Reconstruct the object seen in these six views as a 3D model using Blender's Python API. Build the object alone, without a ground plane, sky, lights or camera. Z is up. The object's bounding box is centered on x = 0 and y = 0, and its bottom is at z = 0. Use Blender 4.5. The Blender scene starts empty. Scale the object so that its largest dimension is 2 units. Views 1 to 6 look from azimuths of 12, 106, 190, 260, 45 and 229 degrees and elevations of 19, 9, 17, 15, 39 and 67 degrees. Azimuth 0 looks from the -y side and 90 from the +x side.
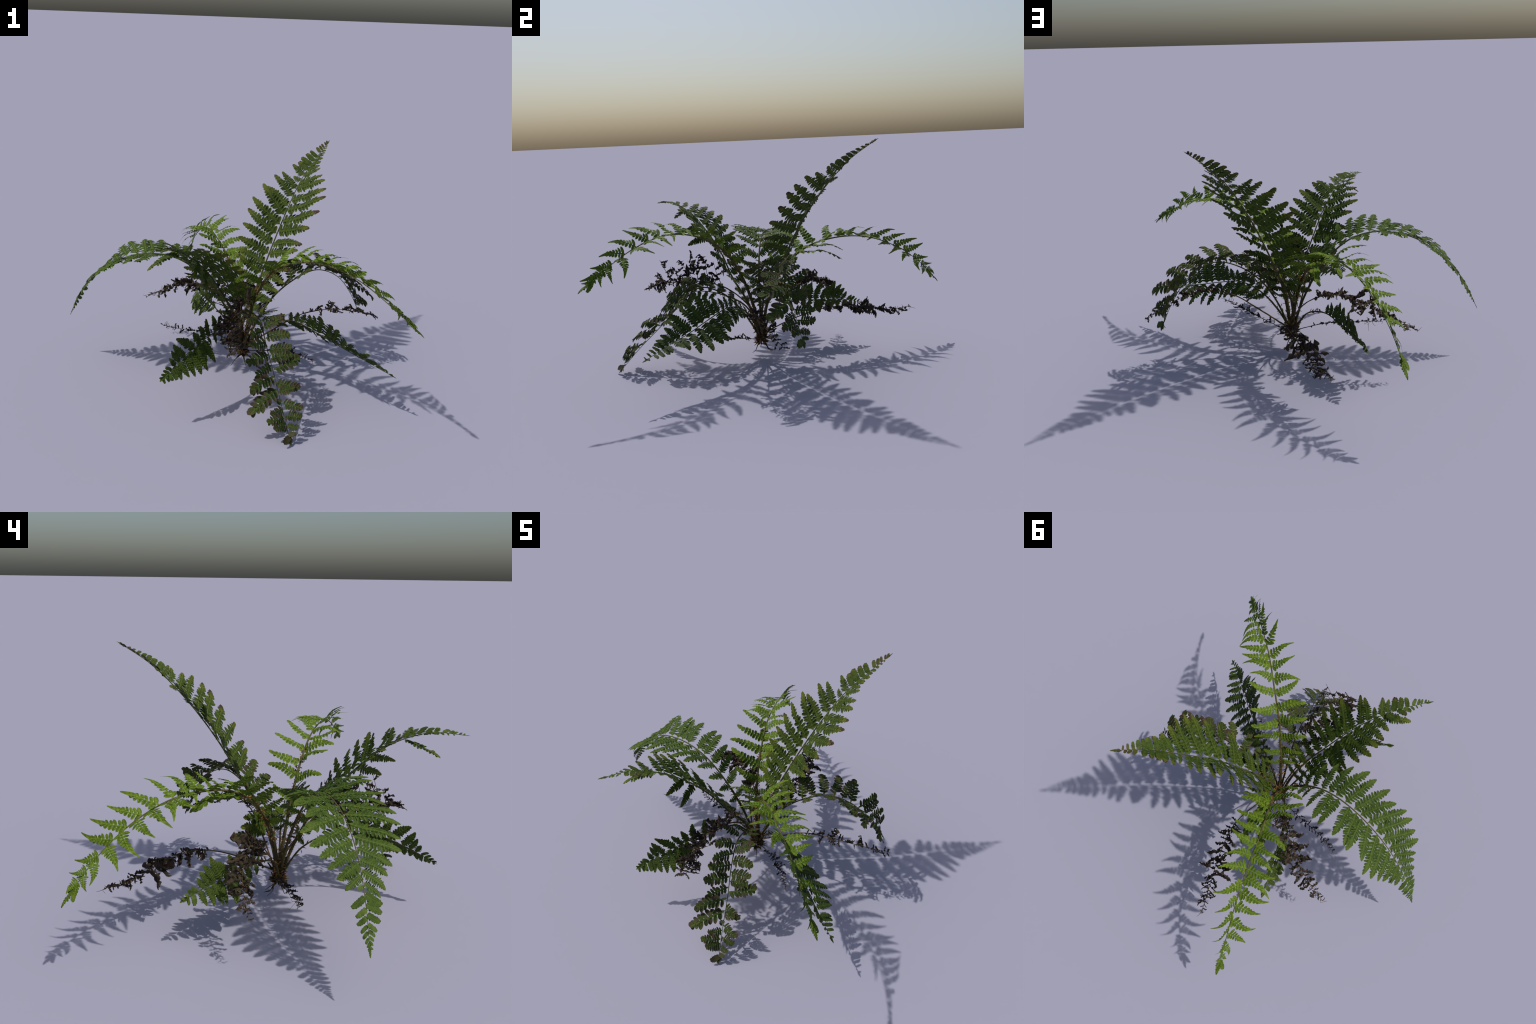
"""A clump of woodland fern: ten living fronds and six withered ones rising from one scaly crown."""
import bpy, math, random
import numpy as np
from mathutils import Matrix, Vector

rng = random.Random(11)
UP = np.array([0.0, 0.0, 1.0])

# --------------------------------------------------------------------------- materials
def new_mat(name):
    m = bpy.data.materials.new(name)
    m.use_nodes = True
    nt = m.node_tree
    nt.nodes.clear()
    out = nt.nodes.new('ShaderNodeOutputMaterial')
    bsdf = nt.nodes.new('ShaderNodeBsdfPrincipled')
    nt.links.new(bsdf.outputs[0], out.inputs[0])
    return m, nt, bsdf

class Nodes:
    def __init__(s, nt):
        s.nt = nt
    def put(s, sock, v):
        if isinstance(v, bpy.types.NodeSocket):
            s.nt.links.new(v, sock)
        elif isinstance(v, tuple):
            sock.default_value = (*v, 1.0) if len(v) == 3 and sock.type == 'RGBA' else v
        else:
            sock.default_value = v
    def math(s, op, a, b=0.0, c=0.0, clamp=False):
        n = s.nt.nodes.new('ShaderNodeMath')
        n.operation = op
        n.use_clamp = clamp
        for i, v in enumerate((a, b, c)):
            s.put(n.inputs[i], v)
        return n.outputs[0]
    def ramp(s, v, lo, hi, a=0.0, b=1.0):
        n = s.nt.nodes.new('ShaderNodeMapRange')
        n.interpolation_type = 'SMOOTHSTEP'
        for i, x in enumerate((v, lo, hi, a, b)):
            s.put(n.inputs[i], x)
        return n.outputs[0]
    def mix(s, f, a, b):
        n = s.nt.nodes.new('ShaderNodeMix')
        n.data_type = 'RGBA'
        s.put(n.inputs[0], f)
        s.put(n.inputs[6], a)
        s.put(n.inputs[7], b)
        return n.outputs[2]
    def noise(s, vec, scale, detail=3.0, rough=0.55):
        n = s.nt.nodes.new('ShaderNodeTexNoise')
        s.put(n.inputs['Vector'], vec)
        n.inputs['Scale'].default_value = scale
        n.inputs['Detail'].default_value = detail
        n.inputs['Roughness'].default_value = rough
        return n.outputs[0]
    def coord(s, shift=None):
        n = s.nt.nodes.new('ShaderNodeTexCoord')
        return n.outputs['Object']
    def random(s):
        return s.nt.nodes.new('ShaderNodeObjectInfo').outputs['Random']
    def sep(s, v):
        n = s.nt.nodes.new('ShaderNodeSeparateXYZ')
        s.put(n.inputs[0], v)
        return n.outputs
    def vec(s, x, y, z):
        n = s.nt.nodes.new('ShaderNodeCombineXYZ')
        for i, v in enumerate((x, y, z)):
            s.put(n.inputs[i], v)
        return n.outputs[0]
    def bump(s, h, strength, dist=0.01):
        n = s.nt.nodes.new('ShaderNodeBump')
        n.inputs['Strength'].default_value = strength
        n.inputs['Distance'].default_value = dist
        s.put(n.inputs['Height'], h)
        return n.outputs[0]

def leaf_material(name, dark, light, vein, yellow, brown, brown_at, pairs, x0, x1, slope, patchy=0.0,
                  yellowing=0.5):
    """Leaflet coordinates: x runs 0..1 from stalk to tip, y across.  Pinnule axes repeat `pairs` times."""
    m, nt, bsdf = new_mat(name)
    N = Nodes(nt)
    co = N.coord()
    x, y, z = N.sep(co)
    ay = N.math('ABSOLUTE', y)
    r = N.random()
    shifted = N.vec(N.math('MULTIPLY_ADD', r, 37.0, x), N.math('MULTIPLY_ADD', r, 11.0, y), z)
    fine = N.noise(shifted, 26.0, 4.0)
    broad = N.noise(shifted, 4.5, 2.0)
    col = N.mix(N.ramp(N.math('ADD', N.math('MULTIPLY', fine, 0.6), N.math('MULTIPLY', broad, 0.4)), 0.40, 0.60),
                dark, light)
    # brightness of the whole leaflet
    col = N.mix(N.math('MULTIPLY', r, 0.35), col, dark)
    # veins of the pinnules
    step = (x1 - x0) / pairs
    q = N.math('DIVIDE', N.math('SUBTRACT', N.math('SUBTRACT', x, N.math('MULTIPLY', ay, slope)), x0 - step * 0.5), step)
    fr = N.math('ABSOLUTE', N.math('SUBTRACT', N.math('FRACT', q), 0.5))
    veins = N.ramp(fr, 0.20, 0.03)
    col = N.mix(N.math('MULTIPLY', veins, 0.32), col, vein)
    # darker clefts between pinnules
    col = N.mix(N.math('MULTIPLY', N.ramp(fr, 0.34, 0.5), 0.6), col, tuple(c * 0.55 for c in dark))
    # midrib
    col = N.mix(N.math('MULTIPLY', N.ramp(ay, 0.018, 0.006), 0.65), col, vein)
    # yellowing toward the tip
    tipness = N.math('ADD', x, N.math('MULTIPLY', N.math('SUBTRACT', broad, 0.5), 0.5))
    col = N.mix(N.math('MULTIPLY', N.ramp(tipness, 0.62, 1.0), yellowing), col, yellow)
    # brown scorched tip / margins
    edge = N.math('ADD', N.math('ADD', x, N.math('MULTIPLY', ay, 1.0)),
                  N.math('ADD', N.math('MULTIPLY', N.math('SUBTRACT', fine, 0.5), 0.25),
                         N.math('MULTIPLY', N.math('SUBTRACT', r, 0.5), 0.25)))
    col = N.mix(N.ramp(edge, brown_at, brown_at + 0.05), col, brown)
    if patchy > 0:
        p = N.noise(shifted, 7.0, 3.0)
        p = N.math('ADD', p, N.math('MULTIPLY', ay, 1.1))
        col = N.mix(N.ramp(p, 0.78 - patchy, 0.86 - patchy), col, brown)
    N.put(bsdf.inputs['Base Color'], col)
    bsdf.inputs['Roughness'].default_value = 0.66
    bsdf.inputs['Specular IOR Level'].default_value = 0.16
    N.put(bsdf.inputs['Normal'], N.bump(fine, 0.25, 0.02))
    return m

def bark_material(name, a, b, c, scale=60.0, stretch=0.35, rough=0.8):
    m, nt, bsdf = new_mat(name)
    N = Nodes(nt)
    co = N.coord()
    x, y, z = N.sep(co)
    v = N.vec(x, y, N.math('MULTIPLY', z, stretch))
    n1 = N.noise(v, scale, 4.0, 0.6)
    n2 = N.noise(v, scale * 0.22, 2.0)
    col = N.mix(N.ramp(n1, 0.35, 0.62), a, b)
    col = N.mix(N.math('MULTIPLY', N.ramp(n2, 0.48, 0.62), 0.7), col, c)
    N.put(bsdf.inputs['Base Color'], col)
    bsdf.inputs['Roughness'].default_value = rough
    bsdf.inputs['Specular IOR Level'].default_value = 0.2
    N.put(bsdf.inputs['Normal'], N.bump(n1, 0.6, 0.004))
    return m

MAT = {}
MAT['fresh'] = leaf_material('fresh_green_leaf', (0.058, 0.105, 0.006), (0.13, 0.205, 0.014), (0.17, 0.235, 0.025),
                             (0.15, 0.2, 0.02), (0.18, 0.17, 0.04), 1.16, 7, 0.07, 0.80, 0.45, yellowing=0.35)
MAT['broad'] = leaf_material('mid_green_leaf', (0.034, 0.064, 0.008), (0.07, 0.118, 0.014), (0.105, 0.146, 0.024),
                             (0.105, 0.15, 0.02), (0.08, 0.0855, 0.0225), 1.30, 12, 0.06, 0.92, 0.35, yellowing=0.35)
MAT['dark'] = leaf_material('deep_green_leaf', (0.025, 0.047, 0.005), (0.06, 0.096, 0.009), (0.095, 0.12, 0.018),
                            (0.125, 0.135, 0.012), (.055, .032, .02), 0.99, 11, 0.06, 0.92, 0.30, yellowing=0.55)
MAT['shade'] = leaf_material('dull_green_leaf', (0.021, 0.042, 0.005), (0.048, 0.08, 0.009), (0.08, 0.1, 0.02),
                             (0.0682, 0.0952, 0.0138), (0.0465, 0.0252, 0.0138), 1.14, 10, 0.06, 0.92, 0.35, yellowing=0.3)
MAT['scorched'] = leaf_material('scorched_green_leaf', (0.0217, 0.0435, 0.0066), (0.0527, 0.0841, 0.011), (0.093, 0.11, 0.0248),
                                (0.0806, 0.087, 0.0165), (.062, .045, .028), 1.02, 7, 0.08, 0.90, 0.40, patchy=0.15,
                                yellowing=0.3)
MAT['small'] = leaf_material('toothed_green_leaf', (0.024, 0.045, 0.005), (0.058, 0.092, 0.01), (0.09, 0.118, 0.02),
                             (0.1, 0.135, 0.018), (0.042, 0.031, 0.012), 1.25, 9, 0.05, 0.95, 0.35, yellowing=0.45)
MAT['stalk'] = bark_material('brown_green_stalk', (0.036, 0.033, 0.012), (0.078, 0.072, 0.026), (0.05, 0.037, 0.015), 90.0)
MAT['rib_fresh'] = bark_material('tan_midrib', (0.075, 0.065, 0.024), (0.115, 0.1, 0.038), (0.085, 0.085, 0.026), 120.0, 1.0)
MAT['rib_green'] = bark_material('green_midrib', (0.054, 0.06, 0.0175), (0.09, 0.085, 0.03), (0.072, 0.055, 0.025), 120.0, 1.0)
MAT['rib_dark'] = bark_material('dark_midrib', (0.035, 0.036, 0.012), (0.063, 0.06, 0.024), (0.049, 0.03, 0.018), 120.0, 1.0)
MAT['scale'] = bark_material('rusty_scale', (0.128, 0.0675, 0.021), (0.272, 0.158, 0.0525), (0.08, 0.045, 0.0175), 80.0, 1.0)
MAT['dead'] = bark_material('withered_leaf', (0.02, 0.0145, 0.01), (0.062, 0.045, 0.031), (0.036, 0.026, 0.018), 45.0, 1.0)
MAT['dead_light'] = bark_material('withered_pale_leaf', (0.026, 0.019, 0.012), (0.082, 0.06, 0.039), (0.046, 0.034, 0.022), 45.0, 1.0)
MAT['dead_black'] = bark_material('blackened_leaf', (0.015, 0.012, 0.010), (0.04, 0.032, 0.025), (0.028, 0.02, 0.015), 60.0, 1.0)
MAT['dead_stalk'] = bark_material('withered_stalk', (0.0562, 0.035, 0.0169), (0.143, 0.0875, 0.039), (0.075, 0.0455, 0.0228), 80.0)
MAT['crown'] = bark_material('crown_bark', (0.018, 0.013, 0.008), (0.066, 0.048, 0.024), (0.032, 0.023, 0.012), 70.0, 0.3)

for key, a, b, c, rough in (('fresh', (.06, .11, .007), (.13, .205, .014), (.15, .20, .02), 40),
                            ('broad', (.036, .068, .008), (.075, .122, .014), (.10, .145, .02), 40),
                            ('dark', (.030, .054, .005), (.075, .110, .010), (.085, .05, .022), 30),
                            ('shade', (.022, .044, .005), (.05, .082, .009), (.08, .10, .02), 40),
                            ('scorched', (.022, .042, .006), (.053, .084, .011), (.055, .035, .02), 34),
                            ('small', (.028, .052, .005), (.066, .103, .010), (.095, .125, .018), 40)):
    MAT[key + ' apex'] = bark_material(key + '_leaf_apex', a, b, c, rough, 1.0, .66)

# --------------------------------------------------------------------------- mesh helpers
def mesh_from(name, verts, faces, mat, smooth=True):
    me = bpy.data.meshes.new(name)
    me.from_pydata([tuple(map(float, v)) for v in verts], [], faces)
    me.materials.append(mat)
    if smooth:
        me.polygons.foreach_set('use_smooth', [True] * len(me.polygons))
    me.update()
    return me

def add_obj(name, data, parent, matrix=None, kind=None):
    o = bpy.data.objects.new(name, data)
    bpy.context.scene.collection.objects.link(o)
    if parent is not None:
        o.parent = parent
    if matrix is not None:
        o.matrix_local = matrix
    if kind:
        o['kind'] = kind
    return o

class Spine:
    """Catmull-Rom curve through control points, parameter 0..1."""
    def __init__(s, pts):
        P = np.array(pts, float)
        s.P = np.vstack([2 * P[0] - P[1], P, 2 * P[-1] - P[-2]])
        s.n = len(P)
        f = np.array([s.at(t) for t in np.linspace(0, 1, 101)])
        s.length = np.linalg.norm(np.diff(f, axis=0), axis=1).sum()
        h = P[-1] - P[0]
        h[2] = 0
        s.heading = h / np.linalg.norm(h)
    def at(s, t):
        t = min(max(t, 0.0), 1.0)
        x = t * (s.n - 1)
        k = min(int(x), s.n - 2)
        u = x - k
        p0, p1, p2, p3 = s.P[k:k + 4]
        return 0.5 * ((2 * p1) + (p2 - p0) * u + (2 * p0 - 5 * p1 + 4 * p2 - p3) * u * u
                      + (3 * p1 - p0 - 3 * p2 + p3) * u ** 3)
    def tan(s, t):
        d = s.at(min(t + .01, 1)) - s.at(max(t - .01, 0))
        return d / np.linalg.norm(d)

def tube(sp, t0, t1, r0, r1, seg=24, sides=7, wobble=0.0, seed=0, power=1.0):
    rr = random.Random(seed)
    V, F = [], []
    side = np.cross(UP, sp.heading)
    for i in range(seg + 1):
        u = i / seg
        t = t0 + (t1 - t0) * u
        p = sp.at(t)
        tg = sp.tan(t)
        a = side - tg * (side @ tg)
        a /= np.linalg.norm(a)
        b = np.cross(tg, a)
        r = r0 + (r1 - r0) * u ** power
        for j in range(sides):
            an = 2 * math.pi * j / sides
            k = r * (1 + wobble * rr.uniform(-1, 1))
            k *= 0.72 if abs(an - math.pi / 2) < 0.5 else 1.0     # groove on the upper face
            V.append(p + a * math.cos(an) * k + b * math.sin(an) * k)
        if i:
            o = (i - 1) * sides
            for j in range(sides):
                F.append((o + j, o + (j + 1) % sides, o + sides + (j + 1) % sides, o + sides + j))
    V.append(sp.at(t1))
    k = len(V) - 1
    o = seg * sides
    for j in range(sides):
        F.append((o + j, o + (j + 1) % sides, k))
    return V, F

def lobe(V, F, base, direc, perp, length, width, lift, fold, curl, tipness=0.5, neck=0.8, n=7):
    """One pinnule: an ovate, slightly folded blade lofted along its axis; `neck` is its relative width at the base."""
    o = len(V)
    for i in range(n + 1):
        u = i / n
        w = width * math.sqrt(max(0.0, 1 - max(0.0, (u - tipness) / (1 - tipness)) ** 2))
        w *= neck + (1 - neck) * math.sin(min(1, u / 0.45) * math.pi / 2)
        c = base + direc * (length * u)
        zc = lift + curl * length * u * u
        w = max(w, 1e-4)
        V.append(np.array([*(c + perp * w)[:2], zc + fold * w]))
        V.append(np.array([*c[:2], zc - fold * w * 0.5]))
        V.append(np.array([*(c - perp * w)[:2], zc + fold * w]))
        if i:
            a = o + (i - 1) * 3
            F += [(a, a + 1, a + 4, a + 3), (a + 1, a + 2, a + 5, a + 4)]

def smooth(x, a, b):
    u = min(1.0, max(0.0, (x - a) / (b - a)))
    return u * u * (3 - 2 * u)

def leaflet_mesh(name, mat, pairs, x0, x1, profile, slope, fill, wing, arch, curl_tip=0.0, roundness=0.5,
                 seed=0, missing=0.0, ragged=0.1, fold=0.35, first=1.0, neck=0.8, merge=0.75, sickle=0.0, tip_wing=.8):
    """A pinna of unit length along +x: pinnules in pairs on a midrib whose wing widens until, beyond `merge`,
    the pinnules run together into a lobed tip.  profile(x) = half width; slope = forward lean of the pinnules;
    fill = pinnule width / spacing; sickle = sideways sweep of the tip."""
    rr = random.Random(seed)
    V, F = [], []
    step = (x1 - x0) / pairs
    n = 34
    for i in range(n + 1):
        x = i / n
        share = wing + (tip_wing - wing) * smooth(x, merge - .2, merge + .12)
        w = 0.008 + (share * profile(x) if x > x0 * 0.6 else 0)
        w *= 1.0 if x < 0.985 else 0.2
        V.append(np.array([x, w, 0.004 + 0.10 * w]))
        V.append(np.array([x, 0, 0.004]))
        V.append(np.array([x, -w, 0.004 + 0.10 * w]))
        if i:
            a = (i - 1) * 3
            F += [(a, a + 1, a + 4, a + 3), (a + 1, a + 2, a + 5, a + 4)]
    th = math.atan2(1.0, slope)
    for i in range(pairs):
        for s in (1, -1):
            if rr.random() < missing:
                continue
            x = x0 + step * (i + 0.5) + (0.12 * step if s > 0 else -0.12 * step)
            L = profile(x) * (1 + rr.uniform(-ragged, ragged)) / math.sin(th)
            big = 1.0
            if i == 0:
                L *= first
                big = 1.0 + (first - 1) * 1.2
            a = th + rr.uniform(-0.10, 0.10) - .25 * smooth(x, merge, 1.0)
            d = np.array([math.cos(a), s * math.sin(a), 0.0])
            p = np.array([-d[1], d[0], 0.0])
            lobe(V, F, np.array([x, 0, 0.0]), d, p, L, step * 0.5 * fill * math.sin(th) * rr.uniform(0.9, 1.1) * big,
                 rr.uniform(-0.003, 0.003), fold * rr.uniform(0.4, 1.3), rr.uniform(-0.35, 0.15), roundness,
                 neck + (1 - neck) * smooth(x, merge - .2, merge))
    out = []
    k1, k2 = sickle * rr.choice((-1, 1)) * rr.uniform(.5, 1.2), rr.uniform(-0.3, 0.3)
    for v in V:
        x, y, z = v
        z += arch * 4 * x * (1 - x) - curl_tip * max(0, x - 0.6) ** 2
        z += k2 * x * y + 0.012 * math.sin(9 * x + seed)
        y += k1 * (x * x * x - .45 * x)
        out.append((x, y, z))
    return mesh_from(name, out, F, mat)

def bell(peak, base, tip, mid, power=1.0):
    """Half-width profile: `base` at x=0, `mid` at `peak`, `tip` at x=1."""
    def f(x):
        if x < peak:
            u = x / peak
            return base + (mid - base) * math.sin(u * math.pi / 2)
        u = (x - peak) / (1 - peak)
        return tip + (mid - tip) * max(0.0, 1 - u ** power)
    return f

LEAF = {}
def make_library():
    def lib(key, *args, **kw):
        LEAF.setdefault(key, []).append(leaflet_mesh('leaflet', MAT[key.split('_')[0]], *args, **kw))
    for i in range(6):
        s = 100 + i * 7
        lib('dark', 11, .05, .94, bell(.28, .14, .030, .175, 1.6), .32, 1.0, .26, [.02, .04, .0, .03, -.01, .05][i], .1, .5,
            seed=s, neck=.85, merge=.84, sickle=.06, first=1.1)
        lib('broad', 12, .05, .93, bell(.38, .135, .020, .172, 1.7), .38, .95, .22, [.03, .05, .02, .06, .04, .0][i], .15, .45,
            seed=s + 1, neck=.95, merge=.78, sickle=.05)
        lib('fresh', 6, .03, .74, bell(.15, .20, .012, .195, 1.05), .40, .93, .10, [.05, .09, .03, .12, .07, .0][i], .6, .42,
            seed=s + 2, ragged=.14, first=1.18, neck=.5, merge=.58, sickle=.22, tip_wing=.75)
        lib('fresh_inner', 8, .03, .93, bell(.25, .15, .04, .165, 1.5), .30, .95, .14, [.03, .06, .0, .08, .05, -.03][i], .5, .5,
            seed=s + 9, ragged=.12, first=1.12, neck=.65, merge=.82, sickle=.18)
        lib('shade', 10, .05, .93, bell(.30, .16, .03, .195, 1.7), .35, 1.0, .30, [.02, .05, .03, .07, 0, .04][i], .2, .45,
            seed=s + 3, neck=.9, merge=.78, sickle=.06, missing=.02)
        lib('scorched', 7, .07, .92, bell(.45, .20, .08, .24, 1.8), .42, 1.02, .12, [.04, .08, 0, .05, .1, .02][i], .4, .42,
            seed=s + 4, missing=.06, ragged=.2, fold=.5, neck=.5, merge=.85, sickle=.12)
        lib('small', 9, .04, .96, bell(.30, .18, .03, .205, 1.7), .35, 1.02, .5, [.02, .05, .0, .04, .03, .06][i], .1, .55,
            seed=s + 5, fold=.5, neck=1.0, merge=.5, sickle=.08)
        # upper, nearly undivided leaflets
        for key, hw in (('dark', .28), ('broad', .24), ('fresh', .17), ('shade', .25), ('scorched', .36), ('small', .28)):
            if i < 4:
                lib(key + '_entire', 6, .03, .97, bell(.45, hw * .85, .08, hw, 2.6), .40, 1.2, .82, .03, .1, .55, seed=s + 6,
                    ragged=.06, fold=.15, merge=.3, neck=1.0, sickle=.08)
        # end leaflet of a frond: pointed, lobed
        for key, hw in (('dark', .16), ('broad', .15), ('fresh', .17), ('shade', .2), ('scorched', .42), ('small', .30)):
            if i < 1:
                lib(key + '_end', 6, .02, .9, bell(.12, hw, .03, hw, 1.2), .8, 1.1, .55, .0, .1, .5, seed=s + 8,
                    ragged=.06, fold=.2, merge=.5, neck=1.0)

# --------------------------------------------------------------------------- fern
fern = bpy.data.objects.new('fern', None)
bpy.context.scene.collection.objects.link(fern)
fern['label'] = 'clump of arching green fern fronds with withered brown ones'
fern['category'] = 'fern plant'

def interp(table, t):
    """table rows: (t, ...) -> linear interpolation of the remaining columns."""
    ts = [r[0] for r in table]
    return [float(np.interp(t, ts, [r[k] for r in table])) for k in range(1, len(table[0]))]

def place(x_axis, normal, origin, length, width):
    x = x_axis / np.linalg.norm(x_axis)
    n = normal - x * (normal @ x)
    n /= np.linalg.norm(n)
    y = np.cross(n, x)
    M = np.eye(4)
    M[:3, 0] = x * length
    M[:3, 1] = y * width
    M[:3, 2] = n * length
    M[:3, 3] = origin
    return Matrix(M.tolist())

def stalk_scales(sp, t0, t1, count, r, size, seed):
    rr = random.Random(seed)
    V, F = [], []
    for _ in range(count):
        t = rr.uniform(t0, t1)
        p = sp.at(t)
        tg = sp.tan(t)
        a = np.array([rr.gauss(0, 1) for _ in range(3)])
        a -= tg * (a @ tg)
        a /= np.linalg.norm(a)
        b = np.cross(tg, a)
        L = size * rr.uniform(.5, 1.4)
        d = a * rr.uniform(.35, 1.0) + tg * rr.uniform(-.2, 1.0) + np.array([0, 0, rr.uniform(-.3, .2)])
        d /= np.linalg.norm(d)
        w = L * rr.uniform(.12, .25)
        q = p + a * r * .7
        o = len(V)
        k = np.cross(d, b)
        V += [q + b * w * .6, q - b * w * .6, q + d * L * .5 + b * w + k * w * .6, q + d * L * .5 - b * w + k * w * .6,
              q + d * L + k * L * rr.uniform(-.3, .3), q + d * L * .5 - k * w * .3]
        F += [(o, o + 5, o + 2), (o, o + 1, o + 5), (o + 1, o + 3, o + 5), (o + 2, o + 5, o + 4), (o + 5, o + 3, o + 4)]
    return V, F

def build_frond(**spec):
    sp = Spine(spec['spine'])
    t0 = spec['first']
    kind = spec['kind']
    rr = random.Random(spec['seed'])
    rad = spec['radius']
    V, F = tube(sp, t0 * .92, .995, rad * .78, .0010, 40, 6, power=.75, seed=1)
    frond = add_obj('frond', mesh_from('frond_midrib', V, F, MAT[spec['rib']]), fern)
    V, F = tube(sp, 0.0, t0 * .94, rad * 1.15, rad * .80, 16, 8, .12, spec['seed'], .7)
    add_obj('stalk', mesh_from('stalk', V, F, MAT['stalk']), frond)
    V, F = stalk_scales(sp, .0, t0 * spec.get('scale_reach', 1.0), spec.get('scales', 60), rad, spec.get('scale_size', .018), spec['seed'])
    add_obj('stalk_scale', mesh_from('stalk_scales', V, F, MAT['scale'], False), frond, kind='stuff')
    tinyV, tinyF = [], []
    te = spec.get('end', .965)
    tg = sp.tan((te + 1) / 2)
    lt = np.cross(UP, tg)
    L = (1 - te) * sp.length * 1.03
    add_obj('leaflet', LEAF[kind + '_end'][0], frond, place(tg, np.cross(tg, lt / np.linalg.norm(lt)), sp.at(te), L, L))
    for sgn, rows in ((1, spec['left']), (-1, spec['right'])):
        for tb, fwd, across, rise in rows:
            tg = sp.tan(tb)
            left = np.cross(UP, tg)
            left /= np.linalg.norm(left)
            upv = np.cross(tg, left)
            base = sp.at(tb)
            ax = (tg * fwd + left * sgn * across + upv * rise) * .01
            L = np.linalg.norm(ax)
            ax = ax + np.array([rr.gauss(0, 1) for _ in range(3)]) * spec.get('jitter', .03) * L
            x = ax / np.linalg.norm(ax)
            nor = np.cross(tg, x) if sgn > 0 else np.cross(x, tg)
            if rise < -8 and fwd > 1.3 * abs(across):        # long leaflets trailing under the midrib lie flat
                nor = UP - x * x[2]
            nor /= np.linalg.norm(nor)
            roll = rr.uniform(-.2, .2)
            nor = nor * math.cos(roll) + np.cross(nor, x) * math.sin(roll)
            entire = tb > spec['entire_from']
            inner = '_inner' if tb < .5 and kind + '_inner' in LEAF else ''
            lib = LEAF[kind + ('_entire' if entire else inner)]
            wid = L * rr.uniform(.92, 1.08) * spec.get('width', 1.0)
            if not entire:     # shorter leaflets keep broader pinnules
                wid = L ** .6 * spec.get('ref', .2) ** .4 * rr.uniform(.92, 1.08) * spec.get('width', 1.0)
            me, M = lib[rr.randrange(len(lib))], place(x, nor, base + nor * .001, L, wid)
            if L < .05:          # the smallest ones near the tip are joined into one piece
                o = len(tinyV)
                tinyV += [M @ v.co for v in me.vertices]
                tinyF += [tuple(o + k for k in p.vertices) for p in me.polygons]
            else:
                add_obj('leaflet', me, frond, M)
    if tinyV:
        add_obj('small_leaflet', mesh_from('small_leaflets', tinyV, tinyF, MAT[kind + ' apex']), frond, kind='stuff')
    return sp

# leaflets of either side: place on the midrib (0..1), then how far the tip lies forward, across and above (cm)
make_library()

build_frond(kind='dark', seed=3, radius=.0075, first=.30, entire_from=.80, rib='rib_green', scales=50,
            spine=[(.005, -.105, .115), (.012, -.065, .32), (.066, .003, .476), (.106, .084, .628), (.149, .17, .777),
            (.191, .268, .915), (.238, .378, 1.043), (.3, .494, 1.149), (.359, .635, 1.239)],
            left=[(0.17, 3, 19, -8), (0.19, 2, 16, -2), (0.215, 3, 17, 2), (0.262, 3.1, 15.5, 6), (0.309, 5, 15.5, 7.1),
                (0.351, 3.3, 16.3, 7.5), (0.392, 3.5, 17.8, 10.1), (0.434, 6.4, 18.6, 9.6), (0.481, 6.3, 19.9, 9.9),
                (0.521, 9.6, 19.9, 9.6), (0.565, 12.1, 17.6, 8.8), (0.606, 7.6, 15.3, 7.3), (0.654, 10.4, 13.3, 6.4),
                (0.694, 6.6, 11.6, 5.2), (0.736, 1.8, 6.1, 0.5), (0.765, 4.5, 8.5, 3.9), (0.801, 2.3, 7, 2.9),
                (0.829, 2.1, 6.7, 3.3), (0.856, 1.9, 5.8, 2.8), (0.881, 1.9, 5, 2.4), (0.912, 2.3, 3.4, 1.7),
                (0.929, 2.4, 2.6, 1.4), (0.946, 1.8, 2.3, 1.3), (0.964, 1.7, 1.5, 1), (0.975, 2, 0.9, 0.7)],
            right=[(0.135, 0, 9, -1.8), (0.17, 0, 13, -2.8), (0.215, 0, 15, -0.8), (0.262, 0, 15.5, 0.2),
                (0.31, -2.3, 16.1, 1.2), (0.342, -0.3, 18.1, 1.6), (0.39, 6.7, 19.5, 3.2), (0.435, 3.5, 21.1, 2.3),
                (0.49, 5, 22.1, 4), (0.534, 9.9, 23.2, 4.6), (0.585, 11.2, 23.8, 4.9), (0.635, 9.8, 21.4, 5),
                (0.689, 7.5, 18.3, 3.8), (0.722, 7.3, 13.8, 2.8), (0.764, 6.7, 9.3, 1.8), (0.8, 3.2, 8.1, 2),
                (0.828, 2.3, 6.5, 2), (0.856, 2.1, 5.6, 1.5), (0.879, 1.4, 4.7, 1.6), (0.9, 0.6, 4.2, 1.5),
                (0.92, 0.1, 3.5, 1.3), (0.94, -0.1, 2.8, 0.9), (0.959, -0.7, 2.1, 0.7)])

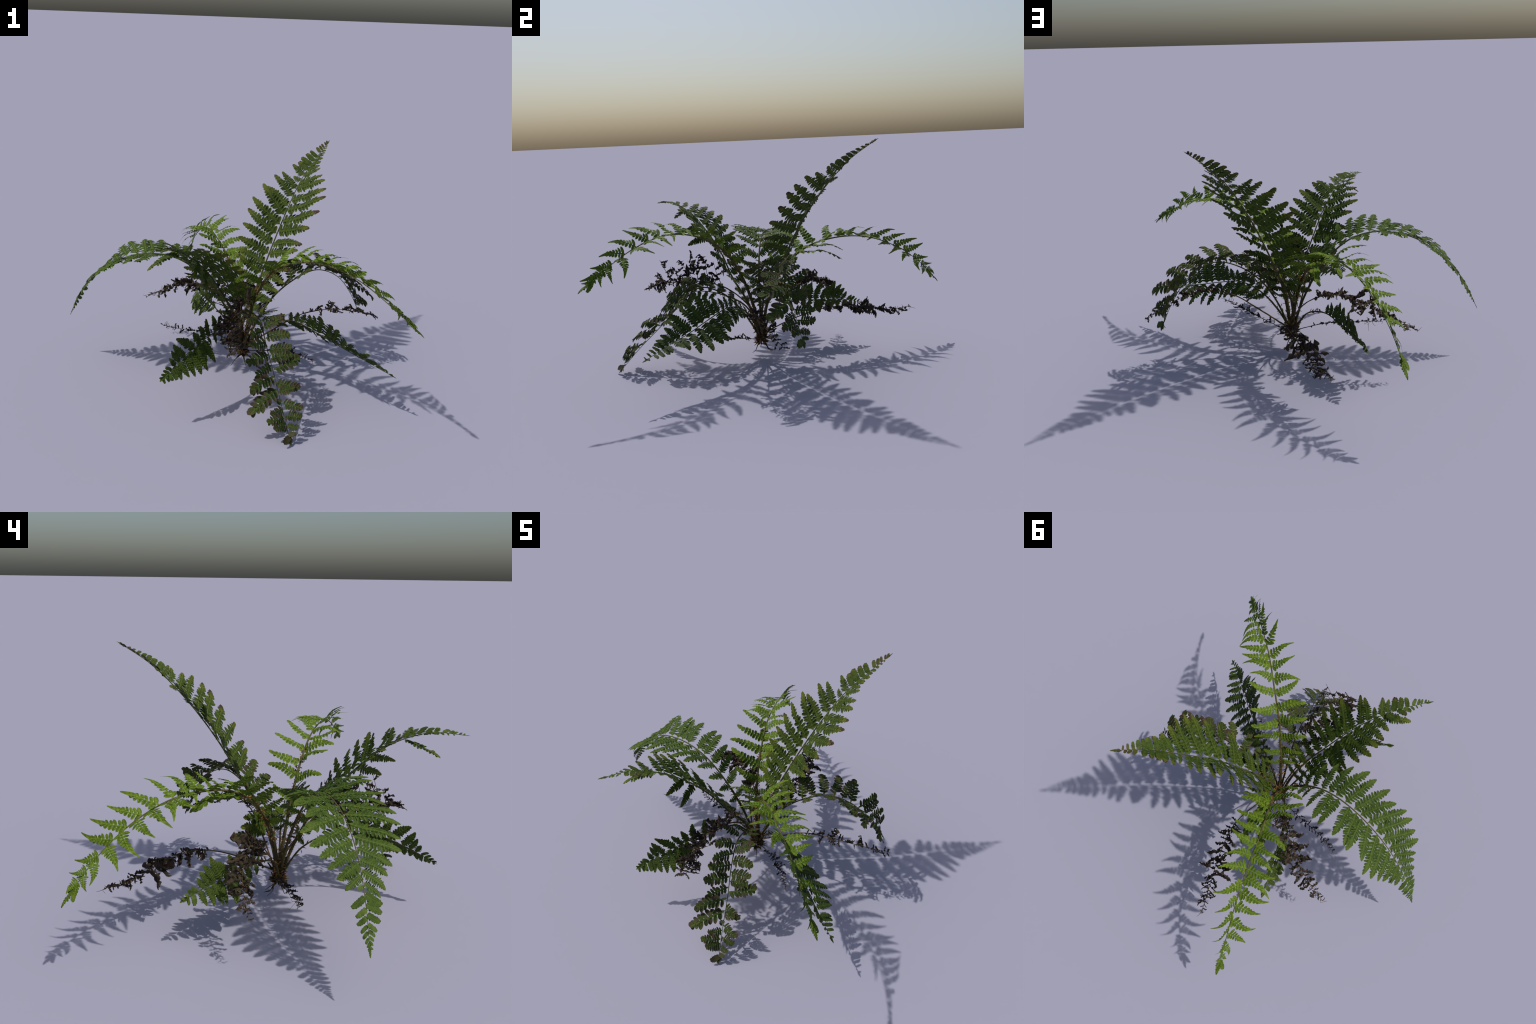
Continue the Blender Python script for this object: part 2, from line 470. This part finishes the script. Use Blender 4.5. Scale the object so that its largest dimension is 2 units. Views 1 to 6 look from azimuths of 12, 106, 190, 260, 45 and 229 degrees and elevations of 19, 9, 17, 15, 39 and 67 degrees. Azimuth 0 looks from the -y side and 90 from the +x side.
build_frond(kind='broad', seed=5, radius=.0075, first=.27, entire_from=.84, rib='rib_fresh', scales=50,
            spine=[(.018, -.108, .115), (-.052, -.127, .318), (-.149, -.154, .494), (-.283, -.179, .63), (-.443, -.199, .682),
            (-.626, -.214, .654), (-.781, -.222, .561), (-.912, -.219, .421), (-1.0, -.216, .25)],
            left=[(0.2, 2, 9, 3), (0.25, 3, 11, 5), (0.3, 4, 13, 6), (0.35, 4.4, 15, 6.1), (0.389, 5, 17.5, 6.4),
                (0.422, 6.2, 20.9, 6.2), (0.471, 4.8, 19.9, 4.5), (0.514, 7, 21.5, 2.7), (0.545, 8, 19.6, 0.7),
                (0.58, 9.2, 21.2, 0.7), (0.62, 8.9, 20.7, 0.4), (0.659, 10.4, 18.1, -0.2), (0.701, 9.3, 16.8, 0.6),
                (0.735, 9, 12.1, -0.5), (0.768, 6.6, 10.3, -0.9), (0.796, 7.4, 8.9, -1.4), (0.828, 5.4, 6.5, -1.8),
                (0.856, 4, 6.2, -1.6), (0.879, 3.7, 5.7, -1.4), (0.902, 3.2, 5, -1), (0.924, 2.8, 3.5, -0.9),
                (0.939, 2.2, 2.6, -0.7), (0.952, 1.7, 2, -0.6), (0.962, 1.7, 1.5, -0.4), (0.974, 1.3, 1.1, -0.2)],
            right=[(0.2, 3, 7, 3), (0.26, 4, 9, 4), (0.308, 6, 11.5, 5), (0.356, 3.2, 14.7, 3.9), (0.405, 2.4, 18.4, 2),
                (0.442, 2.9, 19.1, 1.7), (0.495, 5.2, 18.6, 2.4), (0.529, 7.4, 18.6, 2.9), (0.556, 6.9, 19.2, 3.3),
                (0.586, 10.1, 17.7, 4.3), (0.63, 10, 20.8, 3.3), (0.671, 9.6, 18.1, 2.4), (0.709, 8.5, 15.4, 1.6),
                (0.744, 6.8, 12.4, 1.2), (0.778, 6.8, 9, 0.2), (0.788, 5.5, 8.8, 0.4), (0.808, 5.6, 7, -0.2),
                (0.835, 1.7, 2.9, 1.1), (0.862, 3.8, 4.7, -1), (0.889, 3, 3.6, -1), (0.908, 2.9, 3.4, -1),
                (0.928, 2.4, 2.6, -0.7), (0.942, 2.2, 2.1, -0.6), (0.956, 1.9, 1.4, -0.3), (0.97, 0.9, 1, -0.2),
                (0.98, 0.4, 0.7, -0.2)])

build_frond(kind='fresh', seed=7, end=.945, radius=.0095, first=.27, entire_from=.93, rib='rib_fresh', scales=170,
            scale_reach=1.6, ref=.17, jitter=.05,
            spine=[(.025, -.10, .115), (.051, -.135, .314), (.104, -.181, .502), (.195, -.245, .658), (.333, -.325, .754),
            (.495, -.423, .795), (.67, -.517, .767), (.833, -.607, .689), (.996, -.692, .588)],
            left=[(0.2, 2, 8, 2), (0.25, 3, 10, 4), (0.32, 4.1, 14, 6), (0.371, 0, 15.5, 7), (0.426, 1, 15.5, 7.5),
                (0.481, 6.4, 13.5, 6.6), (0.531, 5.9, 11.4, 4.9), (0.574, 7.9, 14.2, 1.6), (0.61, 4.2, 15.2, 1.1),
                (0.651, 3.9, 15.5, -0.1), (0.692, 2.5, 14.9, -0.9), (0.736, -0.7, 13.1, -1.2), (0.782, -2.3, 12.1, -2.4),
                (0.83, 5.8, 9.2, -6.4), (0.88, 5.5, 4.8, -4.7), (0.909, 5.4, 3.1, -3.4), (0.94, 6.5, 2.2, -1.2)],
            right=[(0.2, 2, 8, 3), (0.225, 2, 9, 3), (0.25, 3, 11, 5), (0.311, 3, 13.5, 7), (0.388, -1.4, 14.4, 9.4),
                (0.426, 2.3, 15, 6.1), (0.479, 2.5, 14, 4.6), (0.535, -2.4, 14.6, 4.3), (0.579, 0.9, 13.7, 5),
                (0.619, 3.7, 13.7, 7.2), (0.668, 10.1, 9.7, 8.5), (0.712, 9.6, 6.3, 8.5), (0.764, 10.4, 4.7, 9.1),
                (0.809, 11.4, 3.3, 6.1), (0.861, 10.4, 1.9, 2), (0.891, 13, 1.1, 1), (0.93, 7, 0.9, 1.2)])

build_frond(kind='fresh', seed=9, end=.945, radius=.0095, first=.25, entire_from=.93, rib='rib_fresh', scales=150,
            scale_reach=1.5, ref=.17, jitter=.05,
            spine=[(.03, -.105, .115), (-.014, -.072, .317), (-.072, -.0, .493), (-.153, .122, .614), (-.254, .27, .663),
            (-.352, .439, .66), (-.452, .603, .597), (-.54, .744, .489), (-.612, .873, .333)],
            left=[(0.2, 3, 9, 4), (0.25, 5, 13, 6), (0.304, 6, 16, 9), (0.362, 4, 16.4, 10.8), (0.421, -1.6, 15.3, 9),
                (0.485, 5.2, 16.4, 4.8), (0.536, 4.2, 13.5, 3.2), (0.575, 1.4, 13.2, 2.5), (0.615, 1.4, 15.1, 1.5),
                (0.644, 4.8, 16.1, 0.4), (0.686, 4.8, 15.3, -1), (0.731, 2.3, 13.6, -2.3), (0.78, 5, 12.7, -4.3),
                (0.832, 5, 9.5, -4.8), (0.879, 6.6, 4.1, -4), (0.914, 5, 2.6, -2.9), (0.934, 6.8, 2.2, -1.2)],
            right=[(0.2, 2, 9, 2), (0.25, 3, 12, 3), (0.3, 3, 15, 4), (0.34, 2, 16, 4.5), (0.355, 18.4, 8.7, -15.3),
                (0.379, -1.4, 15.3, 5), (0.4, 19, -1, -11.8), (0.429, 1.2, 14.9, 4.8), (0.481, 2.6, 13.5, 5.8),
                (0.528, -0.8, 13.7, 6.3), (0.572, 2.3, 12.5, 7.4), (0.614, 4.3, 12.6, 8.7), (0.659, 10.5, 10, 8.5),
                (0.71, 10.1, 6.8, 7.9), (0.758, 10.1, 5.8, 9.1), (0.806, 9, 4.1, 7.7), (0.856, 8.1, 1.6, 4.3),
                (0.899, 6, 1.1, 2.9), (0.93, 6.2, 0.9, 1.5)])

build_frond(kind='shade', seed=13, radius=.006, first=.24, entire_from=.86, rib='rib_dark', scales=40,
            spine=[(.02, -.105, .115), (.098, -.125, .236), (.202, -.152, .332), (.326, -.193, .371), (.465, -.251, .342),
            (.609, -.31, .303), (.752, -.377, .271), (.896, -.437, .235)],
            left=[(0.25, 4, 4.5, -4.5), (0.3, 3, 5.5, -5.5), (0.358, 2.5, 6.4, -5.6), (0.395, 2.5, 7, -7),
                (0.424, 2.5, 7.4, -7.5), (0.465, 3.5, 8.5, -7.5), (0.5, 4, 9.5, -8), (0.555, 4.6, 12.5, -9.8),
                (0.604, 4, 12.5, -9.3), (0.661, 4.5, 13.5, -8.8), (0.711, 5, 12.5, -6.5), (0.765, 2.5, 9.5, -3.2),
                (0.808, 0.7, 9, -1.1), (0.851, 1.5, 6.4, -1.3), (0.872, 1.6, 5.7, -1.1), (0.9, 1.3, 4.7, -1.2),
                (0.93, 0.6, 3.7, -0.9), (0.961, 1.4, 1.6, -0.4)],
            right=[(0.25, 2, 3, 3.5), (0.3, 2, 2.5, 4.5), (0.35, 1.5, 1.5, 5), (0.402, 1.3, 0.8, 5.6), (0.434, 2, 1, 6.5),
                (0.464, 2.4, 0.9, 7.2), (0.505, 0.9, 1.6, 9), (0.535, 1, 4.4, 11.7), (0.571, 1, 7, 14.6),
                (0.615, 2, 7.8, 14), (0.654, 2.8, 8.1, 12.8), (0.698, 4.4, 8.5, 11.4), (0.732, 5, 6.5, 8.6),
                (0.77, 4.1, 5.7, 6.8), (0.802, 5.6, 3.5, 5.1), (0.836, 5, 3, 4.6), (0.865, 3.8, 2.4, 3.4),
                (0.895, 2.3, 1.9, 2.8), (0.921, 1.5, 2, 2.6), (0.948, 0.5, 1.6, 2.1), (0.975, 0.2, 1.2, 1.4)])

build_frond(kind='dark', seed=17, radius=.007, first=.30, entire_from=.80, rib='rib_dark', scales=50,
            spine=[(.012, -.108, .12), (-.002, -.186, .322), (-.028, -.28, .461), (-.076, -.361, .602), (-.123, -.463, .729),
            (-.182, -.58, .83), (-.255, -.723, .889), (-.327, -.872, .886)],
            left=[(0.155, 2, 7, 2), (0.2, 3, 9, 3), (0.25, 5, 11, 6), (0.31, 6, 13, 7.5), (0.371, 5.5, 14.5, 8.5),
                (0.434, 5.1, 15.2, 9.2), (0.476, 6, 17.8, 8.2), (0.519, 8, 17.5, 7.5), (0.54, 4.1, 8.7, -11.2),
                (0.56, 9.4, 16.3, 7.5), (0.6, 7.4, 6.2, -9), (0.601, 5.6, 13.6, 7.1), (0.646, 8.3, 13, 5.7),
                (0.689, 4.8, 11.1, 4.9), (0.72, 2.8, 5.2, 2.1), (0.753, 4.7, 8.3, 2.7), (0.784, 3.2, 6.6, 1.8),
                (0.81, 3.5, 6.5, 1.5), (0.841, 2.6, 5.7, 1.1), (0.876, 1, 5, 1), (0.902, 2.3, 3.3, 0.6),
                (0.924, 2.1, 2.6, 0.6), (0.941, 1.4, 2.3, 0.7), (0.96, 1.1, 1.7, 0.6), (0.975, 0.7, 1.2, 0.5)],
            right=[(0.155, 1, 8, -2), (0.2, 2, 10, -2), (0.26, 4, 13, -1), (0.315, 4, 15, -2), (0.365, 3, 17, -3),
                (0.414, 5.8, 17.9, -4.8), (0.458, -0.5, 20, -0.8), (0.505, -1, 18.5, 0.2), (0.536, 5, 19.4, 1.5),
                (0.566, 9.8, 20.1, 1.5), (0.612, 10.3, 16.5, 1.3), (0.669, 8.5, 14.2, 1.1), (0.719, 6.4, 10.5, 2.1),
                (0.75, 13.2, 3.3, -12.7), (0.782, 4.6, 7.7, 0.8), (0.828, 4, 4, 0), (0.858, 3.2, 2.7, -0.7),
                (0.891, 1.4, 2.3, -0.7), (0.916, 0.5, 1.8, -0.6), (0.938, 0.4, 1.5, -0.5)])

build_frond(kind='small', seed=19, end=.94, radius=.005, first=.40, entire_from=.90, rib='rib_dark', scales=30,
            spine=[(.008, -.105, .115), (-.029, -.201, .285), (-.041, -.352, .356), (-.078, -.516, .368), (-.155, -.671, .32),
            (-.229, -.815, .246)], ref=.13,
            left=[(0.456, 3, 3.4, -3.8), (0.53, 1.6, 2.9, -4.9), (0.601, -1, 1.7, -4.7), (0.64, 1.3, 7.7, -10.4),
                (0.669, 3.7, 6.8, -9.2), (0.711, 2.3, 8.6, -10.3), (0.754, 3.4, 8.8, -8.9), (0.796, 2.6, 8.3, -7.7),
                (0.839, 2.9, 6.5, -6.2), (0.875, 2.6, 5.1, -5.3), (0.902, 1.8, 3.8, -3.9), (0.931, 1.4, 2.9, -3.1),
                (0.954, 0.7, 2.3, -2.5), (0.979, 0.6, 1.6, -1.9)],
            right=[(0.44, -1, 2.5, 6), (0.511, -1.7, 2.7, 8.2), (0.585, -0.6, 2.3, 9.2), (0.634, 0.7, 0.8, 9.1),
                (0.664, 4.4, 0.3, 9.1), (0.718, 7.4, 2.2, 10.8), (0.794, 3.3, 2.3, 9.1), (0.836, 1.5, 1.9, 7),
                (0.872, 0.9, 1.4, 4.9), (0.906, 2, 1, 3.1), (0.929, 1.7, 1, 2.5), (0.951, 1.8, 0.7, 1.7),
                (0.97, 1.8, 0.7, 1.2)])

build_frond(kind='scorched', seed=23, radius=.006, first=.30, entire_from=.95, rib='rib_dark', scales=40,
            spine=[(.025, -.108, .115), (.067, -.191, .279), (.12, -.289, .399), (.178, -.409, .446), (.23, -.507, .363),
            (.297, -.607, .249), (.366, -.72, .130), (.432, -.822, .006)], jitter=.06, ref=.15, missing=.04,
            left=[(0.24, 2, 6, 2.5), (0.3, 3, 8, 4), (0.36, 3, 10, 5), (0.419, 4, 11.6, 5.8), (0.486, -2.8, 10.6, 5.4),
                (0.541, -0.4, 12.5, 4.3), (0.596, 2, 11.9, 4.2), (0.641, 1.6, 10.8, 4.3), (0.691, -3.5, 15.7, 3.1),
                (0.741, 5.3, 10.4, 6), (0.784, 1, 6.8, 6.5), (0.828, 5, 8.9, 4.6), (0.878, 3.5, 7.4, 3.8),
                (0.922, 2.7, 4.7, 2.5), (0.956, 1, 3.3, 1.6)],
            right=[(0.24, 2, 5, 3), (0.3, 3, 6, 4), (0.381, 4, 8, 6.5), (0.446, 5.3, 8.6, 7.9), (0.501, 4.7, 9.4, 7.2),
                (0.56, 3, 11.3, 6.6), (0.618, 4.9, 12.8, 4.5), (0.666, 5, 12.7, 3.5), (0.716, 7.5, 16.5, 4.5),
                (0.768, 12.5, 16.8, 4.9), (0.808, 2.9, 1.8, 0.8), (0.851, 3.3, 6.9, 2.3), (0.89, 1.3, 10.3, 3.5),
                (0.908, 3.4, 7.3, 2.7), (0.93, 0.7, 3.3, 1.1), (0.966, 2.5, 3.9, 1.5)])

build_frond(kind='small', seed=29, end=.94, radius=.005, first=.36, entire_from=.90, rib='rib_dark', scales=30,
            spine=[(.008, -.11, .115), (-.076, -.059, .245), (-.183, .036, .289), (-.27, .159, .283), (-.357, .286, .271),
            (-.429, .41, .237)], ref=.13,
            left=[(0.43, 2.5, 3.4, -3.8), (0.5, 1.6, 4, -5.5), (0.56, 1.5, 6.5, -8.5), (0.615, 3.4, 7.4, -9.2),
                (0.668, 0.7, 6.8, -10.3), (0.718, 1.5, 6.7, -9.1), (0.764, 0.8, 6.4, -8.3), (0.812, 1.4, 5.4, -6.9),
                (0.86, 1.3, 4.4, -5.5), (0.908, 1.6, 2.9, -3.3), (0.948, 1, 1.6, -2.3)],
            right=[(0.42, 0, -1, 5), (0.46, 0.5, -1.5, 7), (0.504, 1.4, -1.6, 7.9), (0.554, 1.1, -1.5, 10.7),
                (0.598, 3.6, -0.2, 10.5), (0.652, 3.4, 1.4, 8.2), (0.7, 4.6, 1.9, 11.3), (0.75, 3.5, 2, 9.6),
                (0.784, 3, 1.7, 7.4), (0.824, 2.6, 1.3, 5.1), (0.875, 2.4, 0.8, 3.3), (0.906, 1.9, 0.7, 2.9),
                (0.939, 1.3, 0.5, 2), (0.97, 1.2, 0.3, 1.6)])

build_frond(kind='scorched', seed=31, radius=.006, first=.32, entire_from=.95, rib='rib_dark', scales=40,
            spine=[(.024, -.105, .115), (.084, -.076, .284), (.165, -.032, .429), (.274, .027, .531), (.392, .106, .577),
            (.505, .187, .522), (.585, .246, .404), (.643, .3, .258)], jitter=.06, ref=.15, missing=.04,
            left=[(0.2, 3, 6, 2), (0.24, 2, 4.8, 5.7), (0.3, 3, 6.4, 7.2), (0.36, 3, 8, 8.2), (0.419, 4, 9.3, 9),
                (0.486, -2.8, 8.5, 8.6), (0.541, -0.4, 10, 7.5), (0.596, 2, 9.5, 7.4), (0.641, 1.6, 8.6, 7.5),
                (0.691, -3.5, 12.6, 6.3), (0.741, 5.3, 8.3, 9.2), (0.784, 1, 5.4, 9.7), (0.828, 5, 7.1, 7.8),
                (0.878, 3.5, 5.9, 7), (0.922, 2.7, 3.8, 2.5), (0.956, 1, 2.6, 1.6)],
            right=[(0.2, 3, 6, 3), (0.24, 2, 7, 3), (0.3, 3, 8.4, 4), (0.381, 4, 11.2, 6.5), (0.446, 5.3, 12, 7.9),
                (0.501, 4.7, 9.4, 7.2), (0.56, 3, 11.3, 6.6), (0.618, 4.9, 12.8, 4.5), (0.666, 5, 12.7, 3.5),
                (0.716, 7.5, 16.5, 4.5), (0.768, 12.5, 16.8, 4.9), (0.808, 2.9, 1.8, 0.8), (0.851, 3.3, 6.9, 2.3),
                (0.89, 1.3, 10.3, 3.5), (0.908, 3.4, 7.3, 2.7), (0.93, 0.7, 3.3, 1.1), (0.966, 2.5, 3.9, 1.5)])

# --------------------------------------------------------------------------- withered fronds
def crumpled_mesh(name, mat, seed, curl, aspect, rough):
    """A shrivelled leaf scrap: a sheet rolled about its length, twisted, torn and crumpled. Unit length along +x."""
    rr = random.Random(seed)
    nx, ny = 12, 7
    ph = [rr.uniform(0, 6.28) for _ in range(8)]
    V, F = [], []
    for i in range(nx + 1):
        u = i / nx
        w = aspect * (math.sin(math.pi * min(1, u * .92 + .06)) ** .6) * (1 + .45 * math.sin(u * 17 + ph[0]) + .2 * math.sin(u * 29 + ph[1]))
        for j in range(ny):
            v = (j / (ny - 1) - .5) * 2
            a = curl * v * (1 + .3 * math.sin(u * 5 + ph[2]))
            y = w * math.sin(a) / max(.3, abs(curl))
            z = w * (1 - math.cos(a)) / max(.3, abs(curl))
            tw = 1.1 * u * math.sin(ph[3])
            y, z = y * math.cos(tw) - z * math.sin(tw), y * math.sin(tw) + z * math.cos(tw)
            z += rough * (math.sin(u * 13 + v * 4 + ph[4]) + .7 * math.sin(u * 23 - v * 6 + ph[5]))
            y += rough * .7 * math.sin(u * 19 + v * 5 + ph[6])
            x = u + rough * .6 * math.sin(v * 7 + u * 6 + ph[7])
            z -= .35 * u * u * math.sin(ph[5])
            V.append((x, y, z))
    torn = set()
    for _ in range(rr.randint(6, 12)):
        torn.add((rr.randrange(2, nx), rr.choice((0, 1, ny - 3, ny - 2))))
    for i in range(nx):
        for j in range(ny - 1):
            if (i, j) in torn:
                continue
            a = i * ny + j
            F.append((a, a + 1, a + ny + 1, a + ny))
    return mesh_from(name, V, F, mat)

SCRAP = {}
def make_scraps():
    for key in ('dead', 'dead_light', 'dead_black'):
        SCRAP[key] = [crumpled_mesh('withered_leaflet', MAT[key], 500 + 13 * i, [1.2, 1.9, 2.6, 1.5, 2.2, .9][i],
                                    [.30, .24, .34, .20, .28, .45][i], [.05, .04, .06, .05, .07, .05][i]) for i in range(6)]

def build_withered(spec):
    sp = Spine(spec['spine'])
    rr = random.Random(spec['seed'])
    rad = spec['radius']
    V, F = tube(sp, 0, 1, rad * 1.2, .0008, 44, 6, .25, spec['seed'], .8)
    frond = add_obj('withered_frond', mesh_from('withered_stalk', V, F, MAT[spec.get('rib', 'dead_stalk')]), fern)
    for t, lean, height, size in spec.get('upright', ()):
        foot = sp.at(t)
        top = foot + np.array([lean, rr.uniform(-.03, .03), height])
        tw = Spine([foot, foot * .6 + top * .4 + np.array([rr.gauss(0, .006) for _ in range(3)]), top])
        v, f = tube(tw, 0, 1, .0022, .001, 10, 5, .3, spec['seed'])
        add_obj('withered_leaflet', mesh_from('withered_leaflet', v, f, MAT['dead_stalk']), frond)
        for k in range(5):
            u = (k + .6) / 5
            d = np.array([rr.gauss(0, .5) - lean * 2, rr.gauss(0, 1), rr.gauss(.3, .5)])
            d /= np.linalg.norm(d)
            L = size * rr.uniform(.6, 1.1)
            add_obj('withered_leaflet', SCRAP[spec['mat']][rr.randrange(6)], frond,
                    place(d, np.array([rr.gauss(0, 1) for _ in range(3)]), tw.at(u), L, L * rr.uniform(1.1, 1.7)))
    n = spec['count']
    for i in range(n):
        u = (i + rr.uniform(.1, .9)) / n
        t = spec['first'] + (1 - spec['first']) * u
        sgn = 1 if i % 2 else -1
        size, lat, rise = interp(spec['edge'], t)
        tg = sp.tan(t)
        left = np.cross(UP, tg)
        left /= np.linalg.norm(left)
        upv = np.cross(tg, left)
        lr = lat * sgn if not spec.get('one_sided') else lat * rr.uniform(-.6, 1)
        d = left * lr + upv * (rise + rr.uniform(-.4, .4)) + tg * rr.uniform(-.1, .8)
        d += np.array([rr.gauss(0, .25) for _ in range(3)])
        d /= np.linalg.norm(d)
        L = size * rr.uniform(.55, 1.35)
        nor = np.array([rr.gauss(0, 1) for _ in range(3)])
        me = SCRAP[spec['mat']][rr.randrange(6)]
        add_obj('withered_leaflet', me, frond, place(d, nor, sp.at(t), L, L * spec.get('slim', 1.0) * rr.uniform(.8, 1.3)))
    # hair-thin broken side twigs near the end
    V, F = [], []
    for _ in range(spec.get('twigs', 0)):
        t = rr.uniform(.82, 1)
        p = sp.at(t)
        d = np.array([rr.gauss(0, 1) for _ in range(3)]) + sp.tan(t)
        d /= np.linalg.norm(d)
        q = p + d * rr.uniform(.012, .03)
        q2 = q + np.array([rr.gauss(0, 1) for _ in range(3)]) * .008
        tw = Spine([p, (p + q) / 2 + np.array([rr.gauss(0, 1) for _ in range(3)]) * .003, q, q2])
        v, f = tube(tw, 0, 1, .0016, .0006, 6, 4)
        o = len(V)
        V += v
        F += [tuple(k + o for k in g) for g in f]
    if V:
        add_obj('broken_twig', mesh_from('broken_twigs', V, F, MAT['dead_stalk']), frond, kind='stuff')

WITHERED = [
 dict(seed=41, radius=.0035, first=.36, count=48, mat='dead', twigs=14,
      spine=[(.03, -.09, .15), (.02, .098, .242), (-.012, .274, .298), (-.096, .446, .293), (-.19, .592, .251), (-.281, .723, .254)],
      edge=[(.3, .04, 1, -.1), (.5, .06, 1, -.2), (.72, .08, 1, -.1), (.86, .05, 1, -.3), (1, .02, 1, -.2)]),
 dict(seed=43, radius=.0035, first=.30, count=50, mat='dead_light', twigs=14,
      spine=[(.03, -.095, .17), (-.068, -.007, .318), (-.199, .062, .4), (-.351, .119, .406), (-.51, .163, .35), (-.67, .164, .258)],
      edge=[(.3, .05, 1, -.1), (.5, .075, 1, -.1), (.7, .075, 1, -.1), (.86, .045, 1, -.2), (1, .02, 1, -.1)]),
 dict(seed=47, radius=.0022, first=.22, count=32, mat='dead_black', rib='dead_black', twigs=10,
      spine=[(.016, -.088, .123), (-.085, -.078, .159), (-.186, -.077, .187), (-.287, -.088, .193), (-.387, -.098, .196), (-.485, -.086, .204)],
      edge=[(.2, .022, 1, .2), (.5, .034, 1, .1), (.8, .026, 1, 0), (1, .012, 1, 0)]),
 dict(seed=53, radius=.0022, first=.22, count=32, mat='dead_black', rib='dead_black', twigs=10,
      spine=[(.025, -.101, .108), (.114, -.131, .137), (.203, -.164, .164), (.288, -.203, .189), (.368, -.253, .204), (.444, -.312, .212)],
      edge=[(.2, .022, 1, .3), (.5, .034, 1, .2), (.8, .026, 1, .2), (1, .012, 1, 0)]),
 dict(seed=59, radius=.0045, first=.42, count=38, mat='dead', twigs=0, slim=.7,
      spine=[(.012, -.09, .15), (.014, -.17, .30), (.014, -.30, .405), (.016, -.442, .445), (.03, -.57, .445), (.092, -.672, .45), (.151, -.754, .431)],
      edge=[(.38, .035, 1, .2), (.55, .055, 1, .1), (.75, .06, 1, .1), (.9, .06, 1, 0), (1, .05, 1, 0)],
      upright=[(.37, .09, .165, .07), (.45, .10, .15, .07), (.55, .12, .145, .065), (.63, .12, .13, .06), (.70, .11, .11, .06),
               (.74, .17, .165, .055), (.83, .06, .06, .05)]),
 dict(seed=61, radius=.0045, first=.40, count=34, mat='dead', twigs=0,
      spine=[(.03, -.095, .137), (.191, -.064, .254), (.337, -.034, .35), (.494, .014, .381), (.631, .104, .348), (.75, .23, .284)],
      edge=[(.4, .03, 1, .3), (.6, .045, 1, .2), (.8, .05, 1, .2), (1, .03, 1, 0)]),
]

# --------------------------------------------------------------------------- crown
def build_crown():
    rr = random.Random(71)
    c = np.array([.018, -.105, .0])
    sp = Spine([c + (0, 0, .085), c + (.002, 0, .105), c + (.0, .002, .13), c + (0, 0, .165)])
    V, F = tube(sp, 0, 1, .020, .016, 12, 12, .22, 5)
    crown = add_obj('crown', mesh_from('crown', V, F, MAT['crown']), fern)
    V, F = stalk_scales(sp, 0, 1.0, 170, .022, .030, 7)
    add_obj('crown_scale', mesh_from('crown_scales', V, F, MAT['scale'], False), crown, kind='stuff')
    # broken old stalk stubs round the crown
    for i in range(9):
        a = i * 2 * math.pi / 9 + rr.uniform(-.3, .3)
        d = np.array([math.cos(a), math.sin(a), 0])
        h = rr.uniform(.03, .10)
        p = c + d * .014 + (0, 0, .10)
        s = Spine([p, p + d * .012 + (0, 0, h * .5), p + d * rr.uniform(.02, .045) + (0, 0, h)])
        v, f = tube(s, 0, 1, .0055, .003, 8, 6, .3, i)
        add_obj('old_stub', mesh_from('old_stub', v, f, MAT['crown']), crown)
    # rootlets
    for i in range(7):
        a = rr.uniform(0, 6.28)
        d = np.array([math.cos(a), math.sin(a), 0])
        p = c + d * .012 + (0, 0, .09)
        s = Spine([p, p + d * .015 + (0, 0, -.012), p + d * rr.uniform(.02, .05) + (0, 0, rr.uniform(-.045, -.02)),
                   p + d * rr.uniform(.04, .07) + (0, 0, rr.uniform(-.06, -.03))])
        v, f = tube(s, 0, 1, .0035, .001, 10, 5, .3, i)
        add_obj('rootlet', mesh_from('rootlet', v, f, MAT['crown']), crown)

make_scraps()
for spec in WITHERED:
    build_withered(spec)
build_crown()
bpy.context.view_layer.update()
